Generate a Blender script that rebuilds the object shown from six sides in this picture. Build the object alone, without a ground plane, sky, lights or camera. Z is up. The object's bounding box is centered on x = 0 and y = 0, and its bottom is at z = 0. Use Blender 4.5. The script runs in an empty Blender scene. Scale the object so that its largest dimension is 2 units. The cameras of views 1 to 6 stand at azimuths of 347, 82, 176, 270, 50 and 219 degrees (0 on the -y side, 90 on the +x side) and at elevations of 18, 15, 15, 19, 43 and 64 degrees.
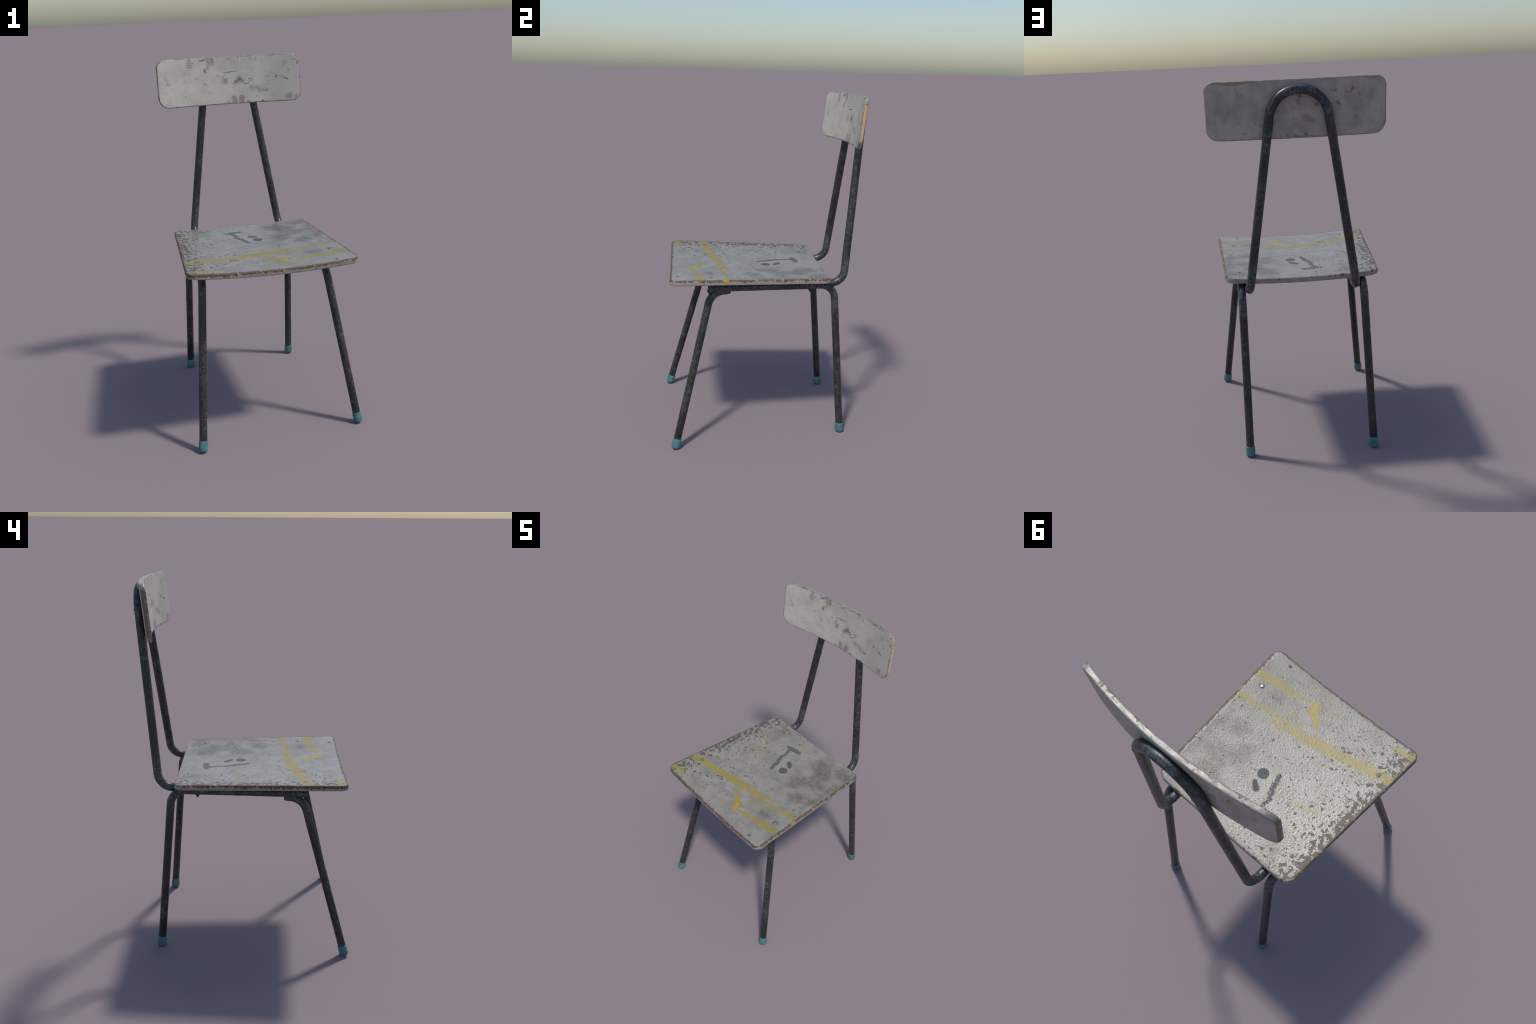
"""Worn school chair: bent steel tube frame, curved plywood seat and backrest."""
import bpy, math
from mathutils import Vector, noise as mnoise

# ------------------------------------------------------------------ sizes
TUBE_R = 0.0215          # legs and seat rails
FRAME_R = 0.0226         # back frame tube
SEAT_T = 0.030
SEAT_Z = 0.9914
SEAT_DIP = 0.0190
BACK_T = 0.026
SEAT_CORNERS = [(-0.471, -0.536), (0.453, -0.550), (0.406, 0.361), (-0.411, 0.366)]


def seat_top(x, y):
    twist = -0.0042 * (x / 0.45) * (0.36 - y) / 0.9          # the left front corner has warped up a little
    return twist + SEAT_Z + 0.0130 * (0.357 - y) / 0.9 - SEAT_DIP * (1.0 - (x / 0.43) ** 2)


def backrest_front(x, z):
    return 0.518 + 0.10 * (z - 1.995) - 0.26 * x * x + 0.019 * x


# ------------------------------------------------------------------ mesh helpers
ROOT = bpy.data.objects.new("school_chair", None)
bpy.context.scene.collection.objects.link(ROOT)
ROOT["label"] = "worn school chair, grey plywood seat, black steel tubes"
ROOT["category"] = "chair"


def add_object(name, verts, faces, mats, parent=None, slots=None, smooth=True):
    me = bpy.data.meshes.new(name)
    me.from_pydata([tuple(v) for v in verts], [], faces)
    for m in mats:
        me.materials.append(m)
    if slots:
        me.polygons.foreach_set("material_index", slots)
    me.polygons.foreach_set("use_smooth", [smooth] * len(faces))
    me.update()
    ob = bpy.data.objects.new(name, me)
    bpy.context.scene.collection.objects.link(ob)
    ob.parent = parent or ROOT
    return ob


def fillet_path(points, step=0.012):
    """points: (x, y, z, radius); corners are replaced by arcs."""
    P = [Vector(p[:3]) for p in points]
    out = [P[0]]

    def straight(b):
        a = out[-1]
        n = max(1, int((b - a).length / step))
        for i in range(1, n + 1):
            out.append(a.lerp(b, i / n))
    for i in range(1, len(P) - 1):
        r = points[i][3]
        d0, d1 = (P[i - 1] - P[i]).normalized(), (P[i + 1] - P[i]).normalized()
        ang = d0.angle(d1)
        tl = r / math.tan(ang / 2)
        a, b = P[i] + d0 * tl, P[i] + d1 * tl
        c = P[i] + (d0 + d1).normalized() * (r / math.sin(ang / 2))
        straight(a)
        ca, cb = a - c, b - c
        sweep = ca.angle(cb)
        n = max(4, int(sweep / math.radians(4)))
        for k in range(1, n + 1):
            t = k / n
            out.append(c + (ca * math.sin((1 - t) * sweep) + cb * math.sin(t * sweep)) / math.sin(sweep))
    straight(P[-1])
    clean = [out[0]]
    for p in out[1:]:
        if (p - clean[-1]).length > 1e-5:
            clean.append(p)
    return clean


def tube(path, radius, sides=28, lump=0.0005, seed=0.0, ends=(True, True), shape=None):
    """Sweep a circle along a path; shape(i, n) scales the ring (wide, flat)."""
    verts, faces = [], []
    n = len(path)
    tang = [(path[min(i + 1, n - 1)] - path[max(i - 1, 0)]).normalized() for i in range(n)]
    side = tang[0].orthogonal().normalized()
    for i in range(n):
        side = (side - tang[i] * side.dot(tang[i])).normalized()
        up = tang[i].cross(side)
        for k in range(sides):
            a = 2 * math.pi * k / sides
            d = side * math.cos(a) + up * math.sin(a)
            q = path[i] + d * radius
            r = radius + lump * (mnoise.noise(q * 22 + Vector((seed, 0, 0))) + 0.6 * mnoise.noise(q * 60 + Vector((0, seed, 0))))
            if shape:
                r *= shape(i, n)
            verts.append(path[i] + d * r)
    for i in range(n - 1):
        for k in range(sides):
            k2 = (k + 1) % sides
            faces.append((i * sides + k, i * sides + k2, (i + 1) * sides + k2, (i + 1) * sides + k))
    for end, on in ((0, ends[0]), (n - 1, ends[1])):
        if not on:
            continue
        outward = -tang[0] if end == 0 else tang[-1]
        ring = [end * sides + k for k in range(sides)]
        base = len(verts)
        for k in range(sides):
            v = Vector(verts[ring[k]])
            verts.append(path[end] + (v - path[end]) * 0.86 + outward * 0.0025)
        centre = len(verts)
        verts.append(path[end] + outward * 0.0028)
        for k in range(sides):
            k2 = (k + 1) % sides
            q = (ring[k], base + k, base + k2, ring[k2])
            t = (base + k, centre, base + k2)
            if end == 0:
                faces += [q[::-1], t[::-1]] if False else [(ring[k2], ring[k], base + k, base + k2), (base + k2, base + k, centre)]
            else:
                faces += [(ring[k], ring[k2], base + k2, base + k), (base + k, base + k2, centre)]
    return verts, faces


def rounded_polygon(corners, radii, seg=14, step=0.012):
    """Closed 2D outline (counter clockwise) with arcs in the corners -> (point, normal)."""
    n = len(corners)
    pts = []
    C = [Vector((c[0], c[1])) for c in corners]
    arcs = []
    for i in range(n):
        p, a, b = C[i], (C[i - 1] - C[i]).normalized(), (C[(i + 1) % n] - C[i]).normalized()
        ang = a.angle(b)
        r = radii[i]
        tl = r / math.tan(ang / 2)
        c = p + (a + b).normalized() * (r / math.sin(ang / 2))
        s, e = p + a * tl - c, p + b * tl - c
        sw = s.angle(e)
        arcs.append([c + (s * math.sin((1 - t / seg) * sw) + e * math.sin(t / seg * sw)) / math.sin(sw) for t in range(seg + 1)])
    for i in range(n):
        pts += arcs[i]
        a, b = arcs[i][-1], arcs[(i + 1) % n][0]
        m = max(1, int((b - a).length / step))
        pts += [a.lerp(b, k / m) for k in range(1, m)]
    out = []
    m = len(pts)
    for i in range(m):
        t = (pts[(i + 1) % m] - pts[i - 1]).normalized()
        out.append((pts[i], Vector((t.y, -t.x))))
    return out


def slab(outline, thickness, bevel, place, wobble=0.0008, seed=0.0, inner=22):
    """Board with rounded rim. place(u, v, w): w = 0 on the show face, -thickness on the other.
    Returns verts, faces, slots: 0 show face, 1 rim, 2 other face."""
    t = thickness
    rim = []
    for k in range(6):
        a = math.pi / 2 * k / 5
        rim.append((bevel * (1 - math.sin(a)), -bevel * (1 - math.cos(a)), 1))
    for f in (0.35, 0.5, 0.65):
        rim.append((0.0, -t * f, 1))
    for k in range(6):
        a = math.pi / 2 * k / 5
        rim.append((bevel * (1 - math.cos(a)), -t + bevel * (1 - math.sin(a)), 1))
    cu = sum(p.x for p, _ in outline) / len(outline)
    cv = sum(p.y for p, _ in outline) / len(outline)
    m = len(outline)
    verts, faces, slots = [], [], []
    rings = []
    for j in range(inner, 0, -1):                       # show face from the middle out
        rings.append(("in", 1 - j / (inner + 1), 0.0, 0))
    rings = [("in", (j + 1) / (inner + 1), 0.0, 0) for j in range(inner)]
    rings += [("rim", a, b, 1) for a, b, _ in rim]
    rings += [("in", 1 - (j + 1) / (inner + 1), -t, 2) for j in range(inner)]
    kinds = []
    for kind, a, w, s in rings:
        for p, nr in outline:
            if kind == "rim":
                q = p - nr * a
                wob = wobble * (mnoise.noise(Vector((p.x * 30 + seed, p.y * 30, w * 60))) + 0.7 * mnoise.noise(Vector((p.x * 90, p.y * 90 + seed, w * 120))))
                q = q + nr * wob
            else:
                e = p - nr * bevel
                q = Vector((cu + (e.x - cu) * a, cv + (e.y - cv) * a))
            verts.append(place(q.x, q.y, w))
        kinds.append(s)
    for i in range(len(rings) - 1):
        s = kinds[i] if kinds[i] == kinds[i + 1] else (0 if i < len(rings) / 2 else 2)
        for k in range(m):
            k2 = (k + 1) % m
            faces.append((i * m + k, (i + 1) * m + k, (i + 1) * m + k2, i * m + k2))
            slots.append(s)
    top, bottom = len(verts), len(verts) + 1
    verts.append(place(cu, cv, 0.0))
    verts.append(place(cu, cv, -t))
    last = (len(rings) - 1) * m
    for k in range(m):
        k2 = (k + 1) % m
        faces.append((top, k, k2)); slots.append(0)
        faces.append((bottom, last + k2, last + k)); slots.append(2)
    return verts, faces, slots


def turned(profile, base, axis, sides=28):
    """Surface of revolution: profile of (radius, height along axis)."""
    axis = Vector(axis).normalized()
    s = axis.orthogonal().normalized()
    u = axis.cross(s)
    verts, faces = [], []
    for r, h in profile:
        for k in range(sides):
            a = 2 * math.pi * k / sides
            verts.append(Vector(base) + axis * h + (s * math.cos(a) + u * math.sin(a)) * r)
    for i in range(len(profile) - 1):
        for k in range(sides):
            k2 = (k + 1) % sides
            faces.append((i * sides + k, i * sides + k2, (i + 1) * sides + k2, (i + 1) * sides + k))
    faces.append(tuple(range(sides - 1, -1, -1)))
    faces.append(tuple((len(profile) - 1) * sides + k for k in range(sides)))
    return verts, faces


# ------------------------------------------------------------------ node helpers
def stroke_group():
    """Signed distance from a point to a brush stroke A-B whose half width goes from Ra to Rb."""
    g = bpy.data.node_groups.new("stroke_distance", "ShaderNodeTree")
    for nm, tp in (("P", "NodeSocketVector"), ("A", "NodeSocketVector"), ("B", "NodeSocketVector"), ("Ra", "NodeSocketFloat"), ("Rb", "NodeSocketFloat"), ("Order", "NodeSocketFloat")):
        g.interface.new_socket(nm, in_out="INPUT", socket_type=tp)
    g.interface.new_socket("D", in_out="OUTPUT", socket_type="NodeSocketFloat")
    i, o = g.nodes.new("NodeGroupInput"), g.nodes.new("NodeGroupOutput")

    def vm(op, a, b):
        n = g.nodes.new("ShaderNodeVectorMath"); n.operation = op
        g.links.new(a, n.inputs[0]); g.links.new(b, n.inputs[1])
        return n

    def ma(op, a, b, clamp=False):
        n = g.nodes.new("ShaderNodeMath"); n.operation = op; n.use_clamp = clamp
        g.links.new(a, n.inputs[0]); g.links.new(b, n.inputs[1])
        return n.outputs[0]
    # the tiny dependence on the stroke before keeps the strokes evaluated one after another
    chain = g.nodes.new("ShaderNodeVectorMath"); chain.operation = "MULTIPLY_ADD"
    g.links.new(i.outputs["Order"], chain.inputs[0]); chain.inputs[1].default_value = (1e-9, 1e-9, 0.0)
    g.links.new(i.outputs["P"], chain.inputs[2])
    pa = vm("SUBTRACT", chain.outputs[0], i.outputs["A"]).outputs[0]
    ba = vm("SUBTRACT", i.outputs["B"], i.outputs["A"]).outputs[0]
    h = ma("DIVIDE", vm("DOT_PRODUCT", pa, ba).outputs["Value"], vm("DOT_PRODUCT", ba, ba).outputs["Value"], True)
    sc = g.nodes.new("ShaderNodeVectorMath"); sc.operation = "SCALE"
    g.links.new(ba, sc.inputs[0]); g.links.new(h, sc.inputs["Scale"])
    d = vm("DISTANCE", pa, sc.outputs[0]).outputs["Value"]
    r = ma("ADD", i.outputs["Ra"], ma("MULTIPLY", h, ma("SUBTRACT", i.outputs["Rb"], i.outputs["Ra"])))
    g.links.new(ma("SUBTRACT", d, r), o.inputs["D"])
    return g


STROKE = stroke_group()


class Nodes:
    def __init__(self, name):
        self.mat = bpy.data.materials.new(name)
        self.mat.use_nodes = True
        self.t = self.mat.node_tree
        self.t.nodes.clear()
        self.out = self.t.nodes.new("ShaderNodeOutputMaterial")
        self.bsdf = self.t.nodes.new("ShaderNodeBsdfPrincipled")
        self.t.links.new(self.bsdf.outputs[0], self.out.inputs[0])
        self.co = self.t.nodes.new("ShaderNodeTexCoord").outputs["Object"]
        self.before = None

    def put(self, sock, v):
        if hasattr(v, "is_linked"):
            self.t.links.new(v, sock)
        elif sock.type == "RGBA":
            sock.default_value = (*v, 1.0) if len(v) == 3 else v
        else:
            sock.default_value = v

    def math(self, op, a, b=0.0, clamp=False):
        n = self.t.nodes.new("ShaderNodeMath"); n.operation = op; n.use_clamp = clamp
        self.put(n.inputs[0], a); self.put(n.inputs[1], b)
        return n.outputs[0]

    def add(self, a, b): return self.math("ADD", a, b)
    def sub(self, a, b): return self.math("SUBTRACT", a, b)
    def mul(self, a, b): return self.math("MULTIPLY", a, b)
    def max(self, a, b): return self.math("MAXIMUM", a, b)
    def min(self, a, b): return self.math("MINIMUM", a, b)

    def xyz(self, v=None):
        n = self.t.nodes.new("ShaderNodeSeparateXYZ")
        self.put(n.inputs[0], v or self.co)
        return n.outputs

    def vec(self, x, y, z):
        n = self.t.nodes.new("ShaderNodeCombineXYZ")
        for s, v in zip(n.inputs, (x, y, z)):
            self.put(s, v)
        return n.outputs[0]

    def stretch(self, v, s):
        n = self.t.nodes.new("ShaderNodeVectorMath"); n.operation = "MULTIPLY"
        self.put(n.inputs[0], v); n.inputs[1].default_value = s
        return n.outputs[0]

    def noise(self, scale, detail=3.0, rough=0.55, v=None, warp=0.0, offset=None, colour=False):
        n = self.t.nodes.new("ShaderNodeTexNoise")
        v = v or self.co
        if offset:
            m = self.t.nodes.new("ShaderNodeVectorMath")
            self.put(m.inputs[0], v); m.inputs[1].default_value = offset
            v = m.outputs[0]
        self.put(n.inputs["Vector"], v)
        n.inputs["Scale"].default_value = scale
        n.inputs["Detail"].default_value = detail
        n.inputs["Roughness"].default_value = rough
        n.inputs["Distortion"].default_value = warp
        return n.outputs["Color" if colour else "Fac"]

    def voronoi(self, scale, v=None, feature="F1", out="Distance", rnd=1.0):
        n = self.t.nodes.new("ShaderNodeTexVoronoi"); n.feature = feature
        self.put(n.inputs["Vector"], v or self.co)
        n.inputs["Scale"].default_value = scale
        n.inputs["Randomness"].default_value = rnd
        return n.outputs[out]

    def warp(self, v, scale, amount, detail=3.0):
        """Shift coordinates by noise, so that shapes drawn on them get ragged outlines."""
        c = self.noise(scale, detail, 0.6, v, colour=True)
        n = self.t.nodes.new("ShaderNodeVectorMath"); n.operation = "MULTIPLY_ADD"
        m = self.t.nodes.new("ShaderNodeVectorMath"); m.operation = "SUBTRACT"
        self.put(m.inputs[0], c); m.inputs[1].default_value = (0.5, 0.5, 0.5)
        self.put(n.inputs[0], m.outputs[0]); n.inputs[1].default_value = (amount, amount, 0.0)
        self.put(n.inputs[2], v)
        return n.outputs[0]

    def flakes(self, v, scale, size, power=2.5, gain=None):
        """Scattered chips of random size, one per cell of a Voronoi pattern."""
        n = self.t.nodes.new("ShaderNodeTexVoronoi")
        self.put(n.inputs["Vector"], v)
        n.inputs["Scale"].default_value = scale
        r = self.mul(self.math("POWER", self.xyz(n.outputs["Color"])[0], power), size)
        if gain is not None:
            r = self.mul(r, gain)
        return self.step(self.sub(n.outputs["Distance"], r), -0.035, 0.02, 1.0, 0.0)

    def step(self, v, lo, hi, a=0.0, b=1.0):
        n = self.t.nodes.new("ShaderNodeMapRange"); n.interpolation_type = "SMOOTHSTEP"
        for s, x in zip(("Value", "From Min", "From Max", "To Min", "To Max"), (v, lo, hi, a, b)):
            self.put(n.inputs[s], x)
        return n.outputs[0]

    def mix(self, fac, a, b):
        n = self.t.nodes.new("ShaderNodeMix"); n.data_type = "RGBA"
        self.put(n.inputs[0], fac); self.put(n.inputs[6], a); self.put(n.inputs[7], b)
        return n.outputs[2]

    def strokes(self, p, points):
        """points: polyline of (u, v, half width); distance to the nearest piece."""
        d = None
        if len(points) == 1:
            u, v, r = points[0]
            points = [points[0], (u + 1e-4, v, r)]
        for a, b in zip(points, points[1:]):
            n = self.t.nodes.new("ShaderNodeGroup"); n.node_tree = STROKE
            self.put(n.inputs["P"], p)
            n.inputs["A"].default_value = (a[0], a[1], 0)
            n.inputs["B"].default_value = (b[0], b[1], 0)
            n.inputs["Ra"].default_value = a[2]
            n.inputs["Rb"].default_value = b[2]
            if self.before is not None:
                self.t.links.new(self.before, n.inputs["Order"])
            self.before = n.outputs[0]
            d = n.outputs[0] if d is None else self.min(d, n.outputs[0])
        return d

    def union(self, p, lists):
        d = None
        for l in lists:
            e = self.strokes(p, l)
            d = e if d is None else self.min(d, e)
        return d

    def inside(self, d, soft=0.002, rag=None, amount=0.0):
        if rag is not None:
            d = self.add(d, self.mul(self.sub(rag, 0.5), amount))
        return self.step(d, -soft, soft, 1.0, 0.0)

    def finish(self, colour, rough, bump=None, strength=0.3, distance=0.002, spec=0.5, metallic=0.0):
        self.put(self.bsdf.inputs["Base Color"], colour)
        self.put(self.bsdf.inputs["Roughness"], rough)
        self.bsdf.inputs["Specular IOR Level"].default_value = spec
        self.put(self.bsdf.inputs["Metallic"], metallic)
        if bump is not None:
            n = self.t.nodes.new("ShaderNodeBump")
            n.inputs["Strength"].default_value = strength
            n.inputs["Distance"].default_value = distance
            self.put(n.inputs["Height"], bump)
            self.t.links.new(n.outputs[0], self.bsdf.inputs["Normal"])
        return self.mat


# ------------------------------------------------------------------ colours
PAINT = (0.318, 0.298, 0.262)
PAINT_DULL = (0.245, 0.227, 0.196)
DIRT = (0.108, 0.092, 0.072)
BARE = (0.098, 0.078, 0.060)
WOOD = (0.300, 0.165, 0.082)
WOOD_PALE = (0.480, 0.290, 0.150)
YELLOW = (0.330, 0.262, 0.062)
ORANGE = (0.440, 0.290, 0.045)
MARKER = (0.066, 0.075, 0.076)


def seat_material():
    n = Nodes("seat_paint")
    x, y, z = n.xyz()
    flat = n.vec(x, y, 0.0)
    rag = n.noise(70, 4, 0.65, flat)
    ragfine = n.noise(190, 3, 0.6, flat)
    # paint with faint clouds
    col = n.mix(n.step(n.noise(9, 5, 0.6, flat), 0.38, 0.66), PAINT, PAINT_DULL)
    col = n.mix(n.mul(n.step(n.noise(130, 4, 0.75, flat), 0.48, 0.70), 0.45), col, (0.215, 0.195, 0.168))
    rub = n.noise(60, 4, 0.7, n.stretch(flat, (3.0, 0.5, 1.0)))
    col = n.mix(n.mul(n.step(rub, 0.50, 0.68), 0.22), col, (0.20, 0.185, 0.16))
    # hand and shoe dirt
    smudge = n.union(flat, [[(0.17, 0.25, 0.050), (0.25, 0.19, 0.055)], [(0.20, 0.06, 0.05), (0.28, 0.10, 0.055)],
                            [(0.275, -0.07, 0.048)], [(0.30, 0.285, 0.045), (0.38, 0.27, 0.04)], [(0.13, 0.02, 0.008), (0.2, -0.02, 0.025)],
                            [(-0.25, 0.285, 0.028)], [(0.38, -0.13, 0.008), (0.39, 0.2, 0.012)], [(0.23, -0.33, 0.004), (0.28, -0.325, 0.008)]])
    soft = n.step(n.add(smudge, n.mul(n.sub(n.noise(13, 6, 0.68, flat), 0.5), 0.16)), -0.035, 0.050, 1.0, 0.0)
    scuff = n.step(n.noise(26, 5, 0.7, n.stretch(flat, (1.0, 1.5, 1.0))), 0.38, 0.62, 0.40, 1.0)
    col = n.mix(n.mul(n.mul(soft, scuff), 0.78), col, DIRT)
    film = n.step(n.noise(5.5, 5, 0.62, flat, offset=(3.1, 0.4, 0)), 0.50, 0.72)
    col = n.mix(n.mul(film, 0.30), col, DIRT)
    # yellow court-line paint
    bands = n.union(flat, [
        [(-0.47, -0.341, 0.026), (-0.28, -0.303, 0.025), (-0.15, -0.277, 0.028), (-0.05, -0.264, 0.033), (0.03, -0.243, 0.019), (0.182, -0.214, 0.013)],
        [(0.03, -0.272, 0.004), (0.165, -0.254, 0.012), (0.295, -0.233, 0.013), (0.45, -0.212, 0.014)],
        [(-0.48, -0.504, 0.018), (-0.40, -0.489, 0.017), (-0.34, -0.486, 0.008)],
        [(0.105, -0.435, 0.003), (0.17, -0.408, 0.014), (0.26, -0.396, 0.024), (0.47, -0.366, 0.024)],
        [(0.088, -0.422, 0.023), (0.084, -0.396, 0.030), (0.048, -0.368, 0.020), (0.015, -0.338, 0.012)]])
    thin = n.union(flat, [[(0.03, -0.35, 0.012), (0.0, -0.32, 0.012)], [(0.105, -0.324, 0.005), (0.16, -0.305, 0.005), (0.225, -0.284, 0.004)],
                          [(0.01, -0.44, 0.006), (-0.06, -0.447, 0.003)], [(-0.30, -0.342, 0.005)], [(0.40, -0.238, 0.004), (0.34, -0.215, 0.004)],
                          [(-0.285, 0.016, 0.006), (-0.235, 0.03, 0.006), (-0.18, 0.04, 0.004)]])
    hair = n.noise(70, 4, 0.6, n.stretch(n.vec(n.add(x, n.mul(y, 0.14)), n.sub(y, n.mul(x, 0.14)), 0.0), (0.28, 1.9, 1.0)))
    yellow = n.max(n.inside(n.add(bands, n.mul(n.sub(rag, 0.5), 0.030)), 0.0016, hair, 0.062), n.mul(n.inside(n.add(thin, n.mul(n.sub(ragfine, 0.5), 0.03)), 0.002, hair, 0.060), 0.85))
    ycol = n.mix(n.step(n.noise(14, 4, 0.6, flat), 0.35, 0.7), YELLOW, (0.275, 0.228, 0.085))
    ycol = n.mix(n.inside(n.strokes(flat, [(0.095, -0.425, 0.008), (0.08, -0.39, 0.012)]), 0.012), ycol, ORANGE)
    col = n.mix(n.mul(yellow, n.step(ragfine, 0.28, 0.42, 0.55, 0.95)), col, ycol)
    bits = n.union(flat, [[(-0.268, 0.128, 0.004), (-0.243, 0.151, 0.004)], [(-0.18, 0.048, 0.005), (-0.176, 0.034, 0.006)], [(0.31, 0.14, 0.003), (0.30, 0.13, 0.003)]])
    col = n.mix(n.inside(bits, 0.0015, ragfine, 0.010), col, ORANGE)
    # dark brush marks
    brush = n.union(flat, [[(0.036, 0.026, 0.029)], [(0.040, 0.082, 0.012), (0.008, 0.108, 0.015)]])
    dry = n.union(flat, [[(-0.118, 0.212, 0.010), (-0.088, 0.212, 0.020), (-0.050, 0.222, 0.016), (-0.026, 0.222, 0.016)], [(-0.085, 0.19, 0.014), (-0.072, 0.155, 0.009), (-0.072, 0.115, 0.010)], [(-0.078, 0.105, 0.010), (-0.062, 0.085, 0.014), (-0.045, 0.04, 0.014), (-0.030, -0.016, 0.009)]])
    mark = n.max(n.inside(brush, 0.0016, ragfine, 0.020), n.mul(n.inside(dry, 0.0025, rag, 0.050), n.step(n.noise(105, 4, 0.75, flat), 0.40, 0.47, 0.10, 1.0)))
    col = n.mix(n.mul(mark, 0.9), col, MARKER)
    # distance to the four sides
    left = n.sub(n.add(x, 0.437), n.mul(y, 0.0672))
    right = n.sub(0.4205, n.add(x, n.mul(y, 0.052)))
    front = n.add(n.add(y, 0.5385), n.mul(x, 0.0164))
    back = n.sub(0.3595, y)
    # flaked paint: dense along the left side, sparse elsewhere
    torn = n.warp(n.warp(flat, 45, 0.030), 150, 0.012)
    flake = n.noise(38, 5, 0.58, n.stretch(flat, (1.15, 0.9, 1.0)), warp=0.5)
    zone = n.noise(7, 3, 0.5, flat, offset=(1.7, 2.2, 0))
    wear = n.step(n.add(left, n.mul(n.sub(zone, 0.5), 0.16)), 0.0, 0.20, 1.0, 0.0)
    wide = n.step(n.add(left, n.mul(n.sub(zone, 0.5), 0.5)), 0.05, 0.55, 1.0, 0.0)
    limit = n.sub(n.sub(0.760, n.mul(wear, 0.245)), n.mul(wide, 0.040))
    chip = n.step(n.sub(flake, limit), -0.006, 0.008)
    gain = n.add(0.62, n.mul(wide, 0.55))
    spots = n.max(n.flakes(n.stretch(torn, (1.0, 1.35, 1.0)), 25, 0.30, 3.6, gain), n.max(n.flakes(torn, 62, 0.40, 2.6, gain), n.mul(n.flakes(torn, 130, 0.42, 2.4, gain), 0.8)))
    ragged = n.mul(n.sub(n.noise(48, 5, 0.7, flat), 0.5), 0.040)
    rim = n.step(n.add(n.min(n.add(left, 0.000), n.min(n.add(right, 0.002), n.min(n.add(front, 0.004), n.add(back, 0.024)))), ragged), 0.009, 0.012, 1.0, 0.0)
    scratch = n.step(n.noise(34, 2, 0.5, n.stretch(n.warp(flat, 12, 0.10), (0.3, 4.0, 1.0))), 0.71, 0.735)
    dark = n.max(n.mul(spots, 0.95), n.mul(scratch, 0.6))
    kept = n.sub(1.0, n.mul(yellow, 0.78))                     # the yellow went on later and still covers most chips
    chip, dark = n.mul(chip, kept), n.mul(dark, kept)
    bare = n.max(n.max(chip, rim), dark)
    bcol = n.mix(n.step(n.noise(30, 4, 0.6, flat), 0.4, 0.62), BARE, (0.116, 0.096, 0.077))
    bcol = n.mix(n.mul(rim, n.step(n.noise(22, 3, 0.6, flat), 0.50, 0.62)), bcol, (0.175, 0.112, 0.066))
    bcol = n.mix(n.mul(n.mul(dark, n.sub(1.0, n.max(chip, rim))), n.step(zone, 0.4, 0.6)), bcol, (0.062, 0.056, 0.050))
    col = n.mix(n.mul(bare, 0.93), col, bcol)
    # rust bleeding round the bolts
    bolts = n.union(flat, [[(0.362, -0.325, 0.016)], [(-0.38, -0.322, 0.014)], [(-0.335, 0.248, 0.012)], [(0.333, -0.507, 0.010)], [(0.335, 0.25, 0.008)]])
    col = n.mix(n.mul(n.inside(bolts, 0.004, rag, 0.03), 0.8), col, DIRT)
    height = n.add(n.add(n.mul(n.noise(95, 3, 0.55, n.stretch(flat, (1.0, 1.25, 1.0))), 0.9), n.mul(n.noise(260, 2, 0.5, flat), 0.25)), n.mul(bare, -0.55))
    rough = n.add(n.add(n.add(n.mul(bare, 0.25), n.mul(soft, 0.08)), n.add(n.mul(mark, 0.35), n.mul(yellow, 0.08))), 0.285)
    return n.finish(col, rough, height, 0.40, 0.0024, 0.45)


def rim_material(name, depth, paint, wood, wood_dark, cover=0.47, top_wear=0.30):
    """Rim of a board: worn to the wood near the show face, flaking paint below.
    depth(n) gives 0 at the show face, 1 at the other."""
    n = Nodes(name)
    x, y, z = n.xyz()
    d = depth(n, x, y, z)
    spare = n.mul(n.mul(n.step(y, 0.335, 0.355), n.step(z, 1.0, 1.1, 1.0, 0.0)), 0.30)   # the back edge of the seat is hardly worn
    big = n.sub(n.noise(13, 4, 0.6), spare)
    fl = n.noise(60, 5, 0.65)
    cut = n.add(n.add(n.mul(n.sub(big, 0.5), 0.9), n.mul(n.sub(fl, 0.5), 1.3)), n.step(d, 0.05, 0.85, top_wear, -0.12))
    bare = n.step(cut, 0.10, 0.14)
    grain = n.noise(40, 4, 0.6, n.stretch(n.co, (1.0, 1.0, 6.0)))
    wcol = n.mix(n.step(grain, 0.38, 0.64), wood_dark, wood)
    pcol = n.mix(n.step(n.noise(90, 4, 0.65), 0.45, 0.68), paint, tuple(c * 0.72 for c in paint))
    col = n.mix(bare, pcol, wcol)
    return n, col, bare, fl


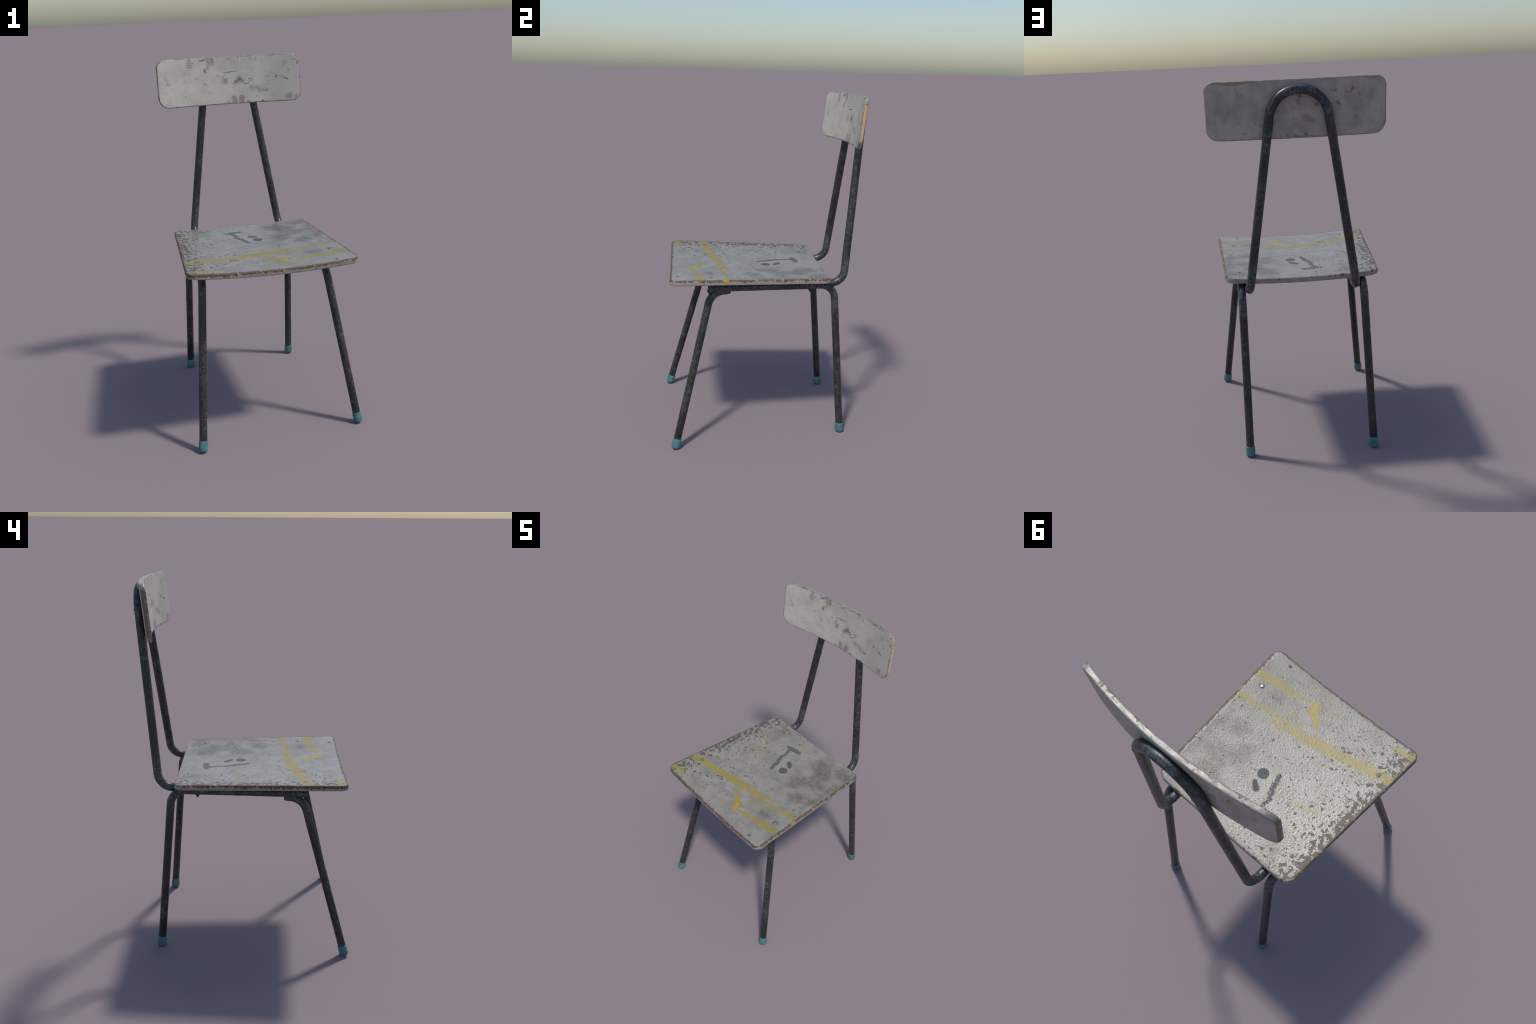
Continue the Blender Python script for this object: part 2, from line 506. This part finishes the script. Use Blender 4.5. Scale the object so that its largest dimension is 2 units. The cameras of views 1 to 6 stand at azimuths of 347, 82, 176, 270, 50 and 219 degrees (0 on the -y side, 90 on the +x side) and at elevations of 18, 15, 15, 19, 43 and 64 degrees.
def seat_rim_material():
    def depth(n, x, y, z):
        top = n.add(n.add(SEAT_Z - SEAT_DIP + 0.0130 * 0.357 / 0.9, n.mul(y, -0.0130 / 0.9)), n.mul(n.mul(x, x), SEAT_DIP / 0.43 ** 2))
        return n.mul(n.sub(top, z), 1 / SEAT_T)
    n, col, bare, fl = rim_material("seat_rim", depth, (0.35, 0.308, 0.265), (0.185, 0.112, 0.064), (0.095, 0.068, 0.048), top_wear=0.30)
    x, y, z = n.xyz()
    right = n.step(x, 0.38, 0.40)
    drip = n.mul(n.inside(n.strokes(n.vec(y, z, 0.0), [(-0.245, 1.0, 0.017), (-0.24, 0.983, 0.014)]), 0.002), right)
    col = n.mix(drip, col, (0.38, 0.29, 0.045))
    return n.finish(col, n.add(n.mul(bare, 0.2), 0.5), n.add(n.mul(bare, -0.6), n.mul(fl, 0.5)), 0.4, 0.002, 0.4)


def backrest_rim_material():
    def depth(n, x, y, z):
        f = n.add(n.add(0.518 - 0.1995, n.mul(z, 0.10)), n.add(n.mul(n.mul(x, x), -0.26), n.mul(x, 0.019)))
        return n.mul(n.sub(y, f), 1 / BACK_T)
    n, col, bare, fl = rim_material("backrest_rim", depth, (0.330, 0.308, 0.272), (0.27, 0.17, 0.10), (0.12, 0.085, 0.06), top_wear=0.02)
    col = n.mix(n.mul(n.step(n.noise(15, 5, 0.7), 0.42, 0.68), 0.6), col, (0.15, 0.138, 0.12))
    x, y, z = n.xyz()
    d = depth(n, x, y, z)
    # right end sanded down to pale plywood, left end to darker wood
    ragz = n.mul(n.sub(n.noise(45, 3, 0.6), 0.5), 0.35)
    mid = n.mul(n.step(n.add(d, ragz), 0.26, 0.34), n.step(n.add(z, n.mul(ragz, 0.05)), 1.752, 1.76))
    mid = n.mul(mid, n.step(z, 1.945, 1.955, 1.0, 0.0))
    ply = n.mix(n.step(n.math("SINE", n.mul(d, 19.0)), -0.3, 0.6), (0.56, 0.36, 0.20), (0.62, 0.43, 0.26))
    col = n.mix(n.mul(mid, n.step(x, 0.436, 0.439)), col, ply)
    mid2 = n.mul(n.step(n.add(d, ragz), 0.40, 0.48), n.step(x, -0.424, -0.421, 1.0, 0.0))
    col = n.mix(mid2, col, (0.19, 0.13, 0.09))
    return n.finish(col, n.add(n.mul(bare, 0.15), 0.36), n.add(n.mul(bare, -0.5), n.mul(fl, 0.6)), 0.35, 0.002, 0.5)


def backrest_material():
    n = Nodes("backrest_paint")
    x, y, z = n.xyz()
    flat = n.vec(x, z, 0.0)
    rag = n.noise(75, 4, 0.65, flat)
    fine = n.noise(210, 3, 0.65, flat)
    PAINT_B = (0.545, 0.512, 0.448)
    DULL_B = (0.445, 0.420, 0.372)
    col = n.mix(n.step(n.noise(8, 5, 0.6, flat), 0.36, 0.68), PAINT_B, DULL_B)
    col = n.mix(n.mul(n.step(n.noise(28, 5, 0.65, flat), 0.52, 0.72), 0.35), col, DULL_B)
    col = n.mix(n.mul(n.step(x, 0.05, 0.40), 0.40), col, DULL_B)
    grime = (0.150, 0.130, 0.110)
    soft = n.union(flat, [[(-0.376, 1.875, 0.006), (-0.37, 1.86, 0.008)], [(-0.26, 1.912, 0.006)], [(-0.187, 1.88, 0.006)], [(-0.12, 1.985, 0.018), (-0.10, 1.96, 0.015), (-0.125, 1.93, 0.008)],
                          [(-0.015, 1.858, 0.018)], [(0.143, 1.808, 0.010), (0.20, 1.798, 0.016), (0.24, 1.786, 0.006)], [(0.36, 1.95, 0.010)], [(0.38, 1.745, 0.02)], [(0.25, 1.87, 0.008)],
                          [(-0.339, 1.819, 0.004)], [(0.02, 1.985, 0.012)]])
    s = n.step(n.add(soft, n.mul(n.sub(n.noise(42, 6, 0.78, flat), 0.5), 0.10)), -0.020, 0.016, 0.60, 0.0)
    col = n.mix(s, col, grime)
    # finger prints at the lower edge
    prints = n.union(flat, [[(0.036, 1.752, 0.016), (0.040, 1.735, 0.018)], [(0.086, 1.752, 0.016), (0.080, 1.735, 0.016)], [(0.0, 1.722, 0.012)], [(0.125, 1.722, 0.014)]])
    col = n.mix(n.mul(n.inside(prints, 0.0025, rag, 0.020), 0.62), col, (0.19, 0.165, 0.135))
    # scribbled zigzag, dark cluster
    box = n.inside(n.strokes(flat, [(-0.230, 1.983, 0.013), (-0.232, 1.955, 0.017)]), 0.003, rag, 0.030)
    lines = n.step(n.math("SINE", n.add(n.add(n.mul(z, 560.0), n.mul(x, 70.0)), n.mul(rag, 5.0))), -0.75, 0.3)
    col = n.mix(n.mul(n.mul(box, lines), 0.72), col, (0.13, 0.125, 0.12))
    cluster = n.step(n.add(n.strokes(flat, [(0.045, 1.842, 0.006), (0.075, 1.862, 0.014), (0.098, 1.85, 0.006)]), n.mul(n.sub(n.noise(130, 3, 0.7, flat), 0.5), 0.11)), -0.014, 0.010, 0.90, 0.0)
    col = n.mix(cluster, col, (0.085, 0.075, 0.065))
    tri = n.union(flat, [[(-0.131, 1.914, 0.006), (-0.136, 1.925, 0.004)], [(-0.155, 1.982, 0.008), (-0.14, 1.984, 0.006)], [(-0.088, 1.984, 0.010), (-0.083, 1.972, 0.006)]])
    col = n.mix(n.mul(n.inside(tri, 0.004, rag, 0.040), 0.75), col, (0.11, 0.10, 0.09))
    pen = n.union(flat, [[(0.104, 1.834, 0.0026), (0.116, 1.832, 0.0022), (0.128, 1.836, 0.0024), (0.136, 1.846, 0.0020), (0.148, 1.850, 0.0016), (0.150, 1.858, 0.0016), (0.143, 1.864, 0.0026), (0.134, 1.861, 0.0026), (0.130, 1.855, 0.0012)], [(0.158, 1.852, 0.001), (0.161, 1.876, 0.0008)],
                         [(-0.147, 1.853, 0.0012), (-0.143, 1.841, 0.0014), (-0.132, 1.839, 0.0014), (-0.128, 1.845, 0.001)], [(-0.028, 1.876, 0.002), (-0.013, 1.892, 0.0012)],
                         [(0.262, 1.896, 0.0008), (0.343, 1.861, 0.0010)], [(0.398, 1.962, 0.0012), (0.427, 1.967, 0.0016)], [(0.378, 1.897, 0.002), (0.390, 1.907, 0.001)], [(0.369, 1.908, 0.001), (0.378, 1.922, 0.0008)],
                         [(0.178, 1.985, 0.001), (0.178, 1.968, 0.001)], [(0.186, 1.988, 0.0014), (0.186, 1.970, 0.001)], [(-0.053, 1.944, 0.0016)], [(-0.03, 1.939, 0.002)], [(0.088, 1.928, 0.002)],
                         [(0.249, 1.842, 0.0028)], [(0.247, 1.82, 0.003)], [(0.242, 1.80, 0.0026)], [(0.238, 1.787, 0.004)], [(-0.105, 1.79, 0.002)], [(0.03, 1.814, 0.0022)], [(-0.07, 1.81, 0.0014)]])
    col = n.mix(n.mul(n.inside(pen, 0.0014, fine, 0.006), 0.8), col, (0.10, 0.085, 0.07))
    chips = n.union(flat, [[(-0.025, 1.905, 0.001), (0.014, 1.906, 0.003), (0.065, 1.911, 0.0008)], [(0.300, 1.866, 0.005), (0.306, 1.871, 0.003)], [(0.347, 1.857, 0.003), (0.362, 1.855, 0.004), (0.376, 1.847, 0.003)],
                           [(0.214, 1.727, 0.006), (0.222, 1.722, 0.004)], [(-0.43, 1.872, 0.004), (-0.428, 1.852, 0.004)], [(0.072, 1.992, 0.003), (0.073, 1.984, 0.002)], [(0.436, 1.95, 0.004), (0.436, 1.935, 0.003)],
                           [(0.42, 1.745, 0.005)], [(-0.39, 1.738, 0.002), (-0.388, 1.728, 0.002)], [(0.336, 1.877, 0.002)], [(-0.431, 1.945, 0.002), (-0.424, 1.972, 0.005), (-0.400, 1.993, 0.004), (-0.37, 1.998, 0.001)]])
    chip = n.inside(chips, 0.0014, fine, 0.012)
    inset = n.min(n.min(n.add(x, 0.433), n.sub(0.449, x)), n.min(n.sub(1.998, z), n.sub(z, 1.719)))
    rimwear = n.step(n.add(inset, n.mul(n.sub(n.noise(34, 4, 0.7, flat), 0.5), 0.034)), 0.000, 0.003, 1.0, 0.0)
    specks = n.flakes(n.warp(flat, 70, 0.02), 34, 0.24, 4.0)
    bare = n.max(n.max(chip, rimwear), n.mul(specks, 0.5))
    streak = n.step(n.noise(30, 4, 0.65, n.stretch(flat, (1.6, 0.6, 1.0)), offset=(5.0, 0, 0)), 0.56, 0.72)
    col = n.mix(n.mul(streak, 0.30), col, (0.24, 0.215, 0.18))
    col = n.mix(n.mul(n.step(fine, 0.55, 0.75), 0.18), col, (0.24, 0.215, 0.18))
    col = n.mix(n.mul(bare, 0.9), col, n.mix(rag, (0.19, 0.115, 0.07), (0.13, 0.10, 0.08)))
    height = n.add(n.add(n.mul(n.noise(80, 3, 0.5, flat), 0.5), n.mul(fine, 0.15)), n.mul(bare, -0.5))
    return n.finish(col, n.add(n.mul(bare, 0.2), 0.40), height, 0.25, 0.002, 0.45)


def backrest_rear_material():
    n = Nodes("backrest_rear_paint")
    x, y, z = n.xyz()
    flat = n.vec(x, z, 0.0)
    rag = n.noise(70, 4, 0.65, flat)
    fine = n.noise(190, 3, 0.6, flat)
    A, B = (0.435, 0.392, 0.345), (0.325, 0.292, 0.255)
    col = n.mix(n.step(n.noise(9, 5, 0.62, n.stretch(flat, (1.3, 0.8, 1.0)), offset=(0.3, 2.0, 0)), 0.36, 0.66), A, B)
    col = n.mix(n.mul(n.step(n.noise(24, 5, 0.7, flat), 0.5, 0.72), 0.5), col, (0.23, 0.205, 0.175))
    dark = n.union(flat, [[(0.006, 1.897, 0.006), (0.006, 1.888, 0.007)], [(-0.085, 1.876, 0.007)], [(-0.187, 1.882, 0.005), (-0.195, 1.868, 0.003)], [(-0.002, 1.92, 0.010)],
                          [(0.06, 1.722, 0.004), (-0.09, 1.722, 0.005)], [(-0.03, 1.737, 0.006)], [(0.02, 1.728, 0.008)], [(0.06, 1.735, 0.004)], [(-0.28, 1.812, 0.004)]])
    d = n.step(n.add(dark, n.mul(n.sub(n.noise(60, 4, 0.7, flat), 0.5), 0.03)), -0.006, 0.008, 0.8, 0.0)
    col = n.mix(d, col, (0.12, 0.115, 0.105))
    stain = n.inside(n.union(flat, [[(-0.03, 1.815, 0.018), (-0.065, 1.80, 0.012)], [(0.041, 1.79, 0.003)], [(0.017, 1.782, 0.004)], [(0.22, 1.81, 0.004), (0.214, 1.795, 0.003)]]), 0.008, rag, 0.03)
    col = n.mix(n.mul(stain, 0.5), col, (0.23, 0.18, 0.11))
    lines = n.union(flat, [[(0.304, 1.972, 0.0016), (0.296, 1.945, 0.0012), (0.288, 1.915, 0.0010)], [(0.340, 1.87, 0.0009), (0.333, 1.848, 0.0014), (0.352, 1.828, 0.0012), (0.371, 1.802, 0.0008)], [(0.274, 1.746, 0.0014), (0.262, 1.752, 0.0028)], [(0.20, 1.86, 0.0014), (0.193, 1.858, 0.001)]])
    col = n.mix(n.mul(n.inside(lines, 0.0014, fine, 0.003), 0.7), col, (0.13, 0.115, 0.10))
    spots = n.union(flat, [[(-0.261, 1.942, 0.009), (-0.256, 1.936, 0.006)], [(-0.251, 1.924, 0.005)], [(-0.282, 1.940, 0.004)], [(-0.237, 1.928, 0.005), (-0.228, 1.922, 0.002)], [(-0.204, 1.920, 0.004)], [(-0.290, 1.920, 0.003), (-0.297, 1.915, 0.003)],
                           [(-0.306, 1.907, 0.003)], [(-0.174, 1.936, 0.003), (-0.166, 1.934, 0.002)], [(-0.152, 1.938, 0.003)], [(-0.336, 1.892, 0.003)]])
    col = n.mix(n.mul(n.inside(spots, 0.002, fine, 0.006), 0.85), col, (0.30, 0.14, 0.06))
    top = n.union(flat, [[(0.40, 1.992, 0.005), (0.33, 1.988, 0.011), (0.27, 1.990, 0.011), (0.18, 1.998, 0.005)], [(-0.13, 1.995, 0.004), (-0.16, 1.995, 0.006)], [(-0.32, 1.990, 0.003), (-0.37, 1.985, 0.004)]])
    col = n.mix(n.inside(top, 0.002, rag, 0.014), col, (0.37, 0.225, 0.125))
    inset = n.min(n.min(n.add(x, 0.433), n.sub(0.449, x)), n.min(n.sub(1.998, z), n.sub(z, 1.719)))
    rimwear = n.step(n.add(inset, n.mul(n.sub(n.noise(30, 4, 0.7, flat), 0.5), 0.03)), 0.000, 0.003, 1.0, 0.0)
    col = n.mix(n.mul(rimwear, 0.8), col, (0.17, 0.12, 0.085))
    height = n.add(n.mul(n.noise(60, 3, 0.5, flat), 0.5), n.mul(fine, 0.2))
    return n.finish(col, 0.5, height, 0.2, 0.002, 0.4)


def underside_material():
    n = Nodes("seat_underside")
    g = n.noise(18, 5, 0.65, n.stretch(n.co, (5.0, 0.6, 1.0)))
    col = n.mix(n.step(g, 0.35, 0.68), (0.30, 0.20, 0.125), (0.21, 0.135, 0.085))
    col = n.mix(n.mul(n.step(n.noise(7, 4, 0.6), 0.48, 0.62), 0.8), col, (0.29, 0.275, 0.25))
    return n.finish(col, 0.65, g, 0.15, 0.001, 0.3)


def steel_material(name):
    n = Nodes(name)
    x, y, z = n.xyz()
    base = (0.0150, 0.0150, 0.0160)
    col = n.mix(n.step(n.noise(36, 5, 0.65), 0.40, 0.66), base, (0.030, 0.030, 0.031))
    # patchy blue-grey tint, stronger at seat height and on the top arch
    bends = n.max(n.mul(n.step(z, 0.70, 0.86), n.step(z, 1.0, 1.10, 1.0, 0.0)), n.step(z, 1.80, 1.90))
    bluish = n.mul(n.step(n.add(n.noise(8, 4, 0.6), n.mul(bends, 0.15)), 0.57, 0.70), n.step(n.noise(52, 6, 0.78), 0.45, 0.56))
    col = n.mix(n.mul(bluish, 0.85), col, (0.082, 0.108, 0.134))
    # grey rubbed film in streaks
    dust = n.mul(n.step(n.noise(5, 3, 0.6, offset=(4.0, 1.0, 2.0)), 0.40, 0.60), n.step(n.noise(120, 5, 0.75, n.stretch(n.co, (1.0, 1.0, 0.5))), 0.46, 0.62))
    col = n.mix(n.mul(dust, 0.62), col, (0.120, 0.112, 0.100))
    worn = n.step(n.noise(95, 5, 0.7, n.stretch(n.co, (1.0, 1.0, 0.6))), 0.615, 0.665)
    worn = n.mul(worn, n.step(n.noise(10, 4, 0.6, offset=(0.0, 7.0, 0.0)), 0.40, 0.58, 0.12, 1.0))
    col = n.mix(n.mul(worn, 0.85), col, (0.215, 0.212, 0.198))
    rust = n.mul(n.step(n.noise(48, 4, 0.7, offset=(9.0, 0.0, 3.0)), 0.62, 0.70), n.step(n.noise(6, 2, 0.5, offset=(2.0, 5.0, 0.0)), 0.45, 0.6))
    col = n.mix(n.mul(rust, 0.7), col, (0.085, 0.048, 0.030))
    h = n.add(n.mul(n.noise(70, 3, 0.6), 0.5), n.mul(worn, -0.4))
    rough = n.add(n.add(0.34, n.mul(dust, 0.22)), n.mul(worn, 0.04))
    return n.finish(col, rough, h, 0.25, 0.0012, 0.5)


def rubber_material():
    n = Nodes("teal_rubber")
    col = n.mix(n.step(n.noise(30, 4, 0.6), 0.38, 0.66), (0.082, 0.238, 0.248), (0.060, 0.175, 0.185))
    col = n.mix(n.mul(n.step(n.noise(45, 5, 0.75), 0.52, 0.64), 0.7), col, (0.085, 0.092, 0.080))
    scuff = n.step(n.noise(90, 3, 0.6), 0.66, 0.70)
    col = n.mix(n.mul(scuff, 0.5), col, (0.34, 0.31, 0.27))
    x, y, z = n.xyz()
    col = n.mix(n.mul(n.step(n.add(z, n.mul(n.sub(n.noise(60, 3, 0.6), 0.5), 0.016)), 0.003, 0.012, 1.0, 0.0), 0.7), col, (0.10, 0.10, 0.09))
    return n.finish(col, 0.55, n.noise(90, 3, 0.6), 0.15, 0.001, 0.4)


def metal_material(name, colour, rough, metallic):
    n = Nodes(name)
    col = n.mix(n.step(n.noise(160, 3, 0.6), 0.4, 0.65), colour, tuple(c * 0.55 for c in colour))
    return n.finish(col, rough, n.noise(220, 2, 0.5), 0.2, 0.0008, 0.5, metallic)


SEAT = seat_material()
SEAT_RIM = seat_rim_material()
UNDER = underside_material()
BACK = backrest_material()
BACK_RIM = backrest_rim_material()
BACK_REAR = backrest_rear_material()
STEEL = steel_material("painted_steel")
RUBBER = rubber_material()
BOLT = metal_material("bolt_steel", (0.42, 0.41, 0.38), 0.35, 0.7)
BOLT_PAINTED = metal_material("bolt_painted", (0.22, 0.205, 0.175), 0.5, 0.1)
RIVET = metal_material("rivet_paint", (0.11, 0.13, 0.15), 0.45, 0.1)
PLUG = metal_material("filler_plug", (0.13, 0.118, 0.10), 0.6, 0.0)
NUT = metal_material("nut_steel", (0.03, 0.03, 0.03), 0.5, 0.2)

# ------------------------------------------------------------------ seat and backrest
outline = rounded_polygon(SEAT_CORNERS, [0.045, 0.047, 0.050, 0.052])
v, f, s = slab(outline, SEAT_T, 0.0065, lambda a, b, w: Vector((a, b, seat_top(a, b) + w)), 0.0009, 3.0)
seat = add_object("seat", v, f, [SEAT, SEAT_RIM, UNDER], slots=s)

BACK_CORNERS = [(-0.4315, 1.7175), (0.4525, 1.7175), (0.4515, 1.9980), (-0.4310, 1.9980)]
outline = rounded_polygon(BACK_CORNERS, [0.062, 0.060, 0.050, 0.052])
v, f, s = slab(outline, BACK_T, 0.0060, lambda a, b, w: Vector((a, backrest_front(a, b) - w, b)), 0.0012, 8.0)
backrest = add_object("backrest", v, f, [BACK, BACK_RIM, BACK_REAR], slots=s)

# ------------------------------------------------------------------ legs and rails
RAIL_Z = 0.9305


def leg_line(lo, hi):
    """Leg axis through two measured points at z = 0.05 and z = 0.85."""
    def at(z):
        t = (z - 0.05) / 0.8
        return (lo[0] + (hi[0] - lo[0]) * t, lo[1] + (hi[1] - lo[1]) * t, z)
    return at


def foot_cap(leg, at):
    a, b = Vector(at(0.0)), Vector(at(0.30))
    axis = (b - a).normalized()
    tilt = math.sqrt(max(0.0, 1 - axis.z ** 2))
    base = a + axis * (0.0205 * tilt / axis.z)
    prof = [(0.0185, -0.0002), (0.0222, 0.0016), (0.0243, 0.006), (0.0262, 0.013), (0.0258, 0.024), (0.0250, 0.038), (0.0242, 0.050), (0.0236, 0.0555), (0.0222, 0.0570), (0.0196, 0.0570)]
    v, f = turned(prof, base, axis)
    return add_object("foot_cap", v, f, [RUBBER], leg)


for lo, hi, front_x, seed in (((-0.353, 0.464), (-0.326, 0.393), -0.361, 1.0), ((0.329, 0.462), (0.324, 0.396), 0.350, 2.0)):
    at = leg_line(lo, hi)
    knee = at(RAIL_Z)
    tip = (front_x, -0.330, RAIL_Z - 0.002)
    path = fillet_path([at(0.03) + (0,), knee + (0.085,), tip + (0,)])
    cut = next(i for i, p in enumerate(path) if p.y < 0.27)
    v, f = tube(path[:cut + 1], TUBE_R, seed=seed, ends=(True, False))
    leg = add_object("leg", v, f, [STEEL])
    foot_cap(leg, at)
    v, f = tube(path[cut:], TUBE_R, seed=seed, ends=(False, True))
    rail = add_object("seat_rail", v, f, [STEEL])
    # bolts that hold the seat to the rail
    for bx, by, head in (((-0.380 if front_x < 0 else 0.361), -0.325, 0.0105), ((-0.335 if front_x < 0 else 0.335), 0.248, 0.0095)):
        top = seat_top(bx, by)
        v, f = turned([(head, -0.004), (head, 0.0006), (head * 0.8, 0.0018), (head * 0.3, 0.0022)], (bx, by, top), (0, 0, 1), 20)
        add_object("bolt", v, f, [BOLT if bx > 0 and by < 0 else BOLT_PAINTED], seat)
        v, f = turned([(0.0052, 0.0), (0.0062, 0.003), (0.0062, 0.010), (0.0125, 0.012), (0.0130, 0.022), (0.0090, 0.026), (0.0075, 0.085)], (bx * (0.965 if by < 0 else 0.985), by - (0.004 if by < 0 else 0.0), RAIL_Z - 0.0365), (0, 0, 1), 12)
        add_object("nut", v, f, [NUT], rail)

for lo, hi, seed in (((-0.445, -0.544), (-0.364, -0.325), 3.0), ((0.4470, -0.515), (0.3390, -0.3303), 4.0)):
    at = leg_line(lo, hi)
    knee = at(0.905)
    tip = (knee[0] * 0.985, -0.212, 0.9045)
    path = fillet_path([at(0.03) + (0,), knee + (0.095,), tip + (0,)])
    v, f = tube(path, TUBE_R, seed=seed, shape=lambda i, n: (0.80 if i == n - 1 else 0.95 if i == n - 2 else 1.0))
    leg = add_object("leg", v, f, [STEEL])
    foot_cap(leg, at)

v, f = turned([(0.008, -0.003), (0.008, 0.0004), (0.0055, 0.0012)], (0.333, -0.507, seat_top(0.333, -0.507)), (0, 0, 1), 16)
add_object("plug", v, f, [PLUG], seat)

# ------------------------------------------------------------------ back frame
L = lambda z: (-0.249 + 0.150 * (z - 1.1), 0.474 + 0.095 * (z - 1.1), z)
R = lambda z: (0.257 - 0.152 * (z - 1.1), 0.470 + 0.105 * (z - 1.1), z)
TOP = 1.951
low = 0.929
path = fillet_path([(-0.288, 0.10, low, 0), L(low) + (0.082,), L(TOP) + (0.142,), R(TOP) + (0.142,), R(low) + (0.082,), (0.288, 0.10, low, 0)])
v, f = tube(path, FRAME_R, seed=5.0, sides=32)
frame = add_object("back_frame", v, f, [STEEL])
for line in (L, R):
    p = Vector(line(1.846))
    v, f = turned([(0.0080, -0.006), (0.0080, 0.0004), (0.0062, 0.0022), (0.002, 0.0028)], p + Vector((0, FRAME_R - 0.0008, 0)), (0, 1, -0.1), 18)
    add_object("rivet", v, f, [RIVET], frame)
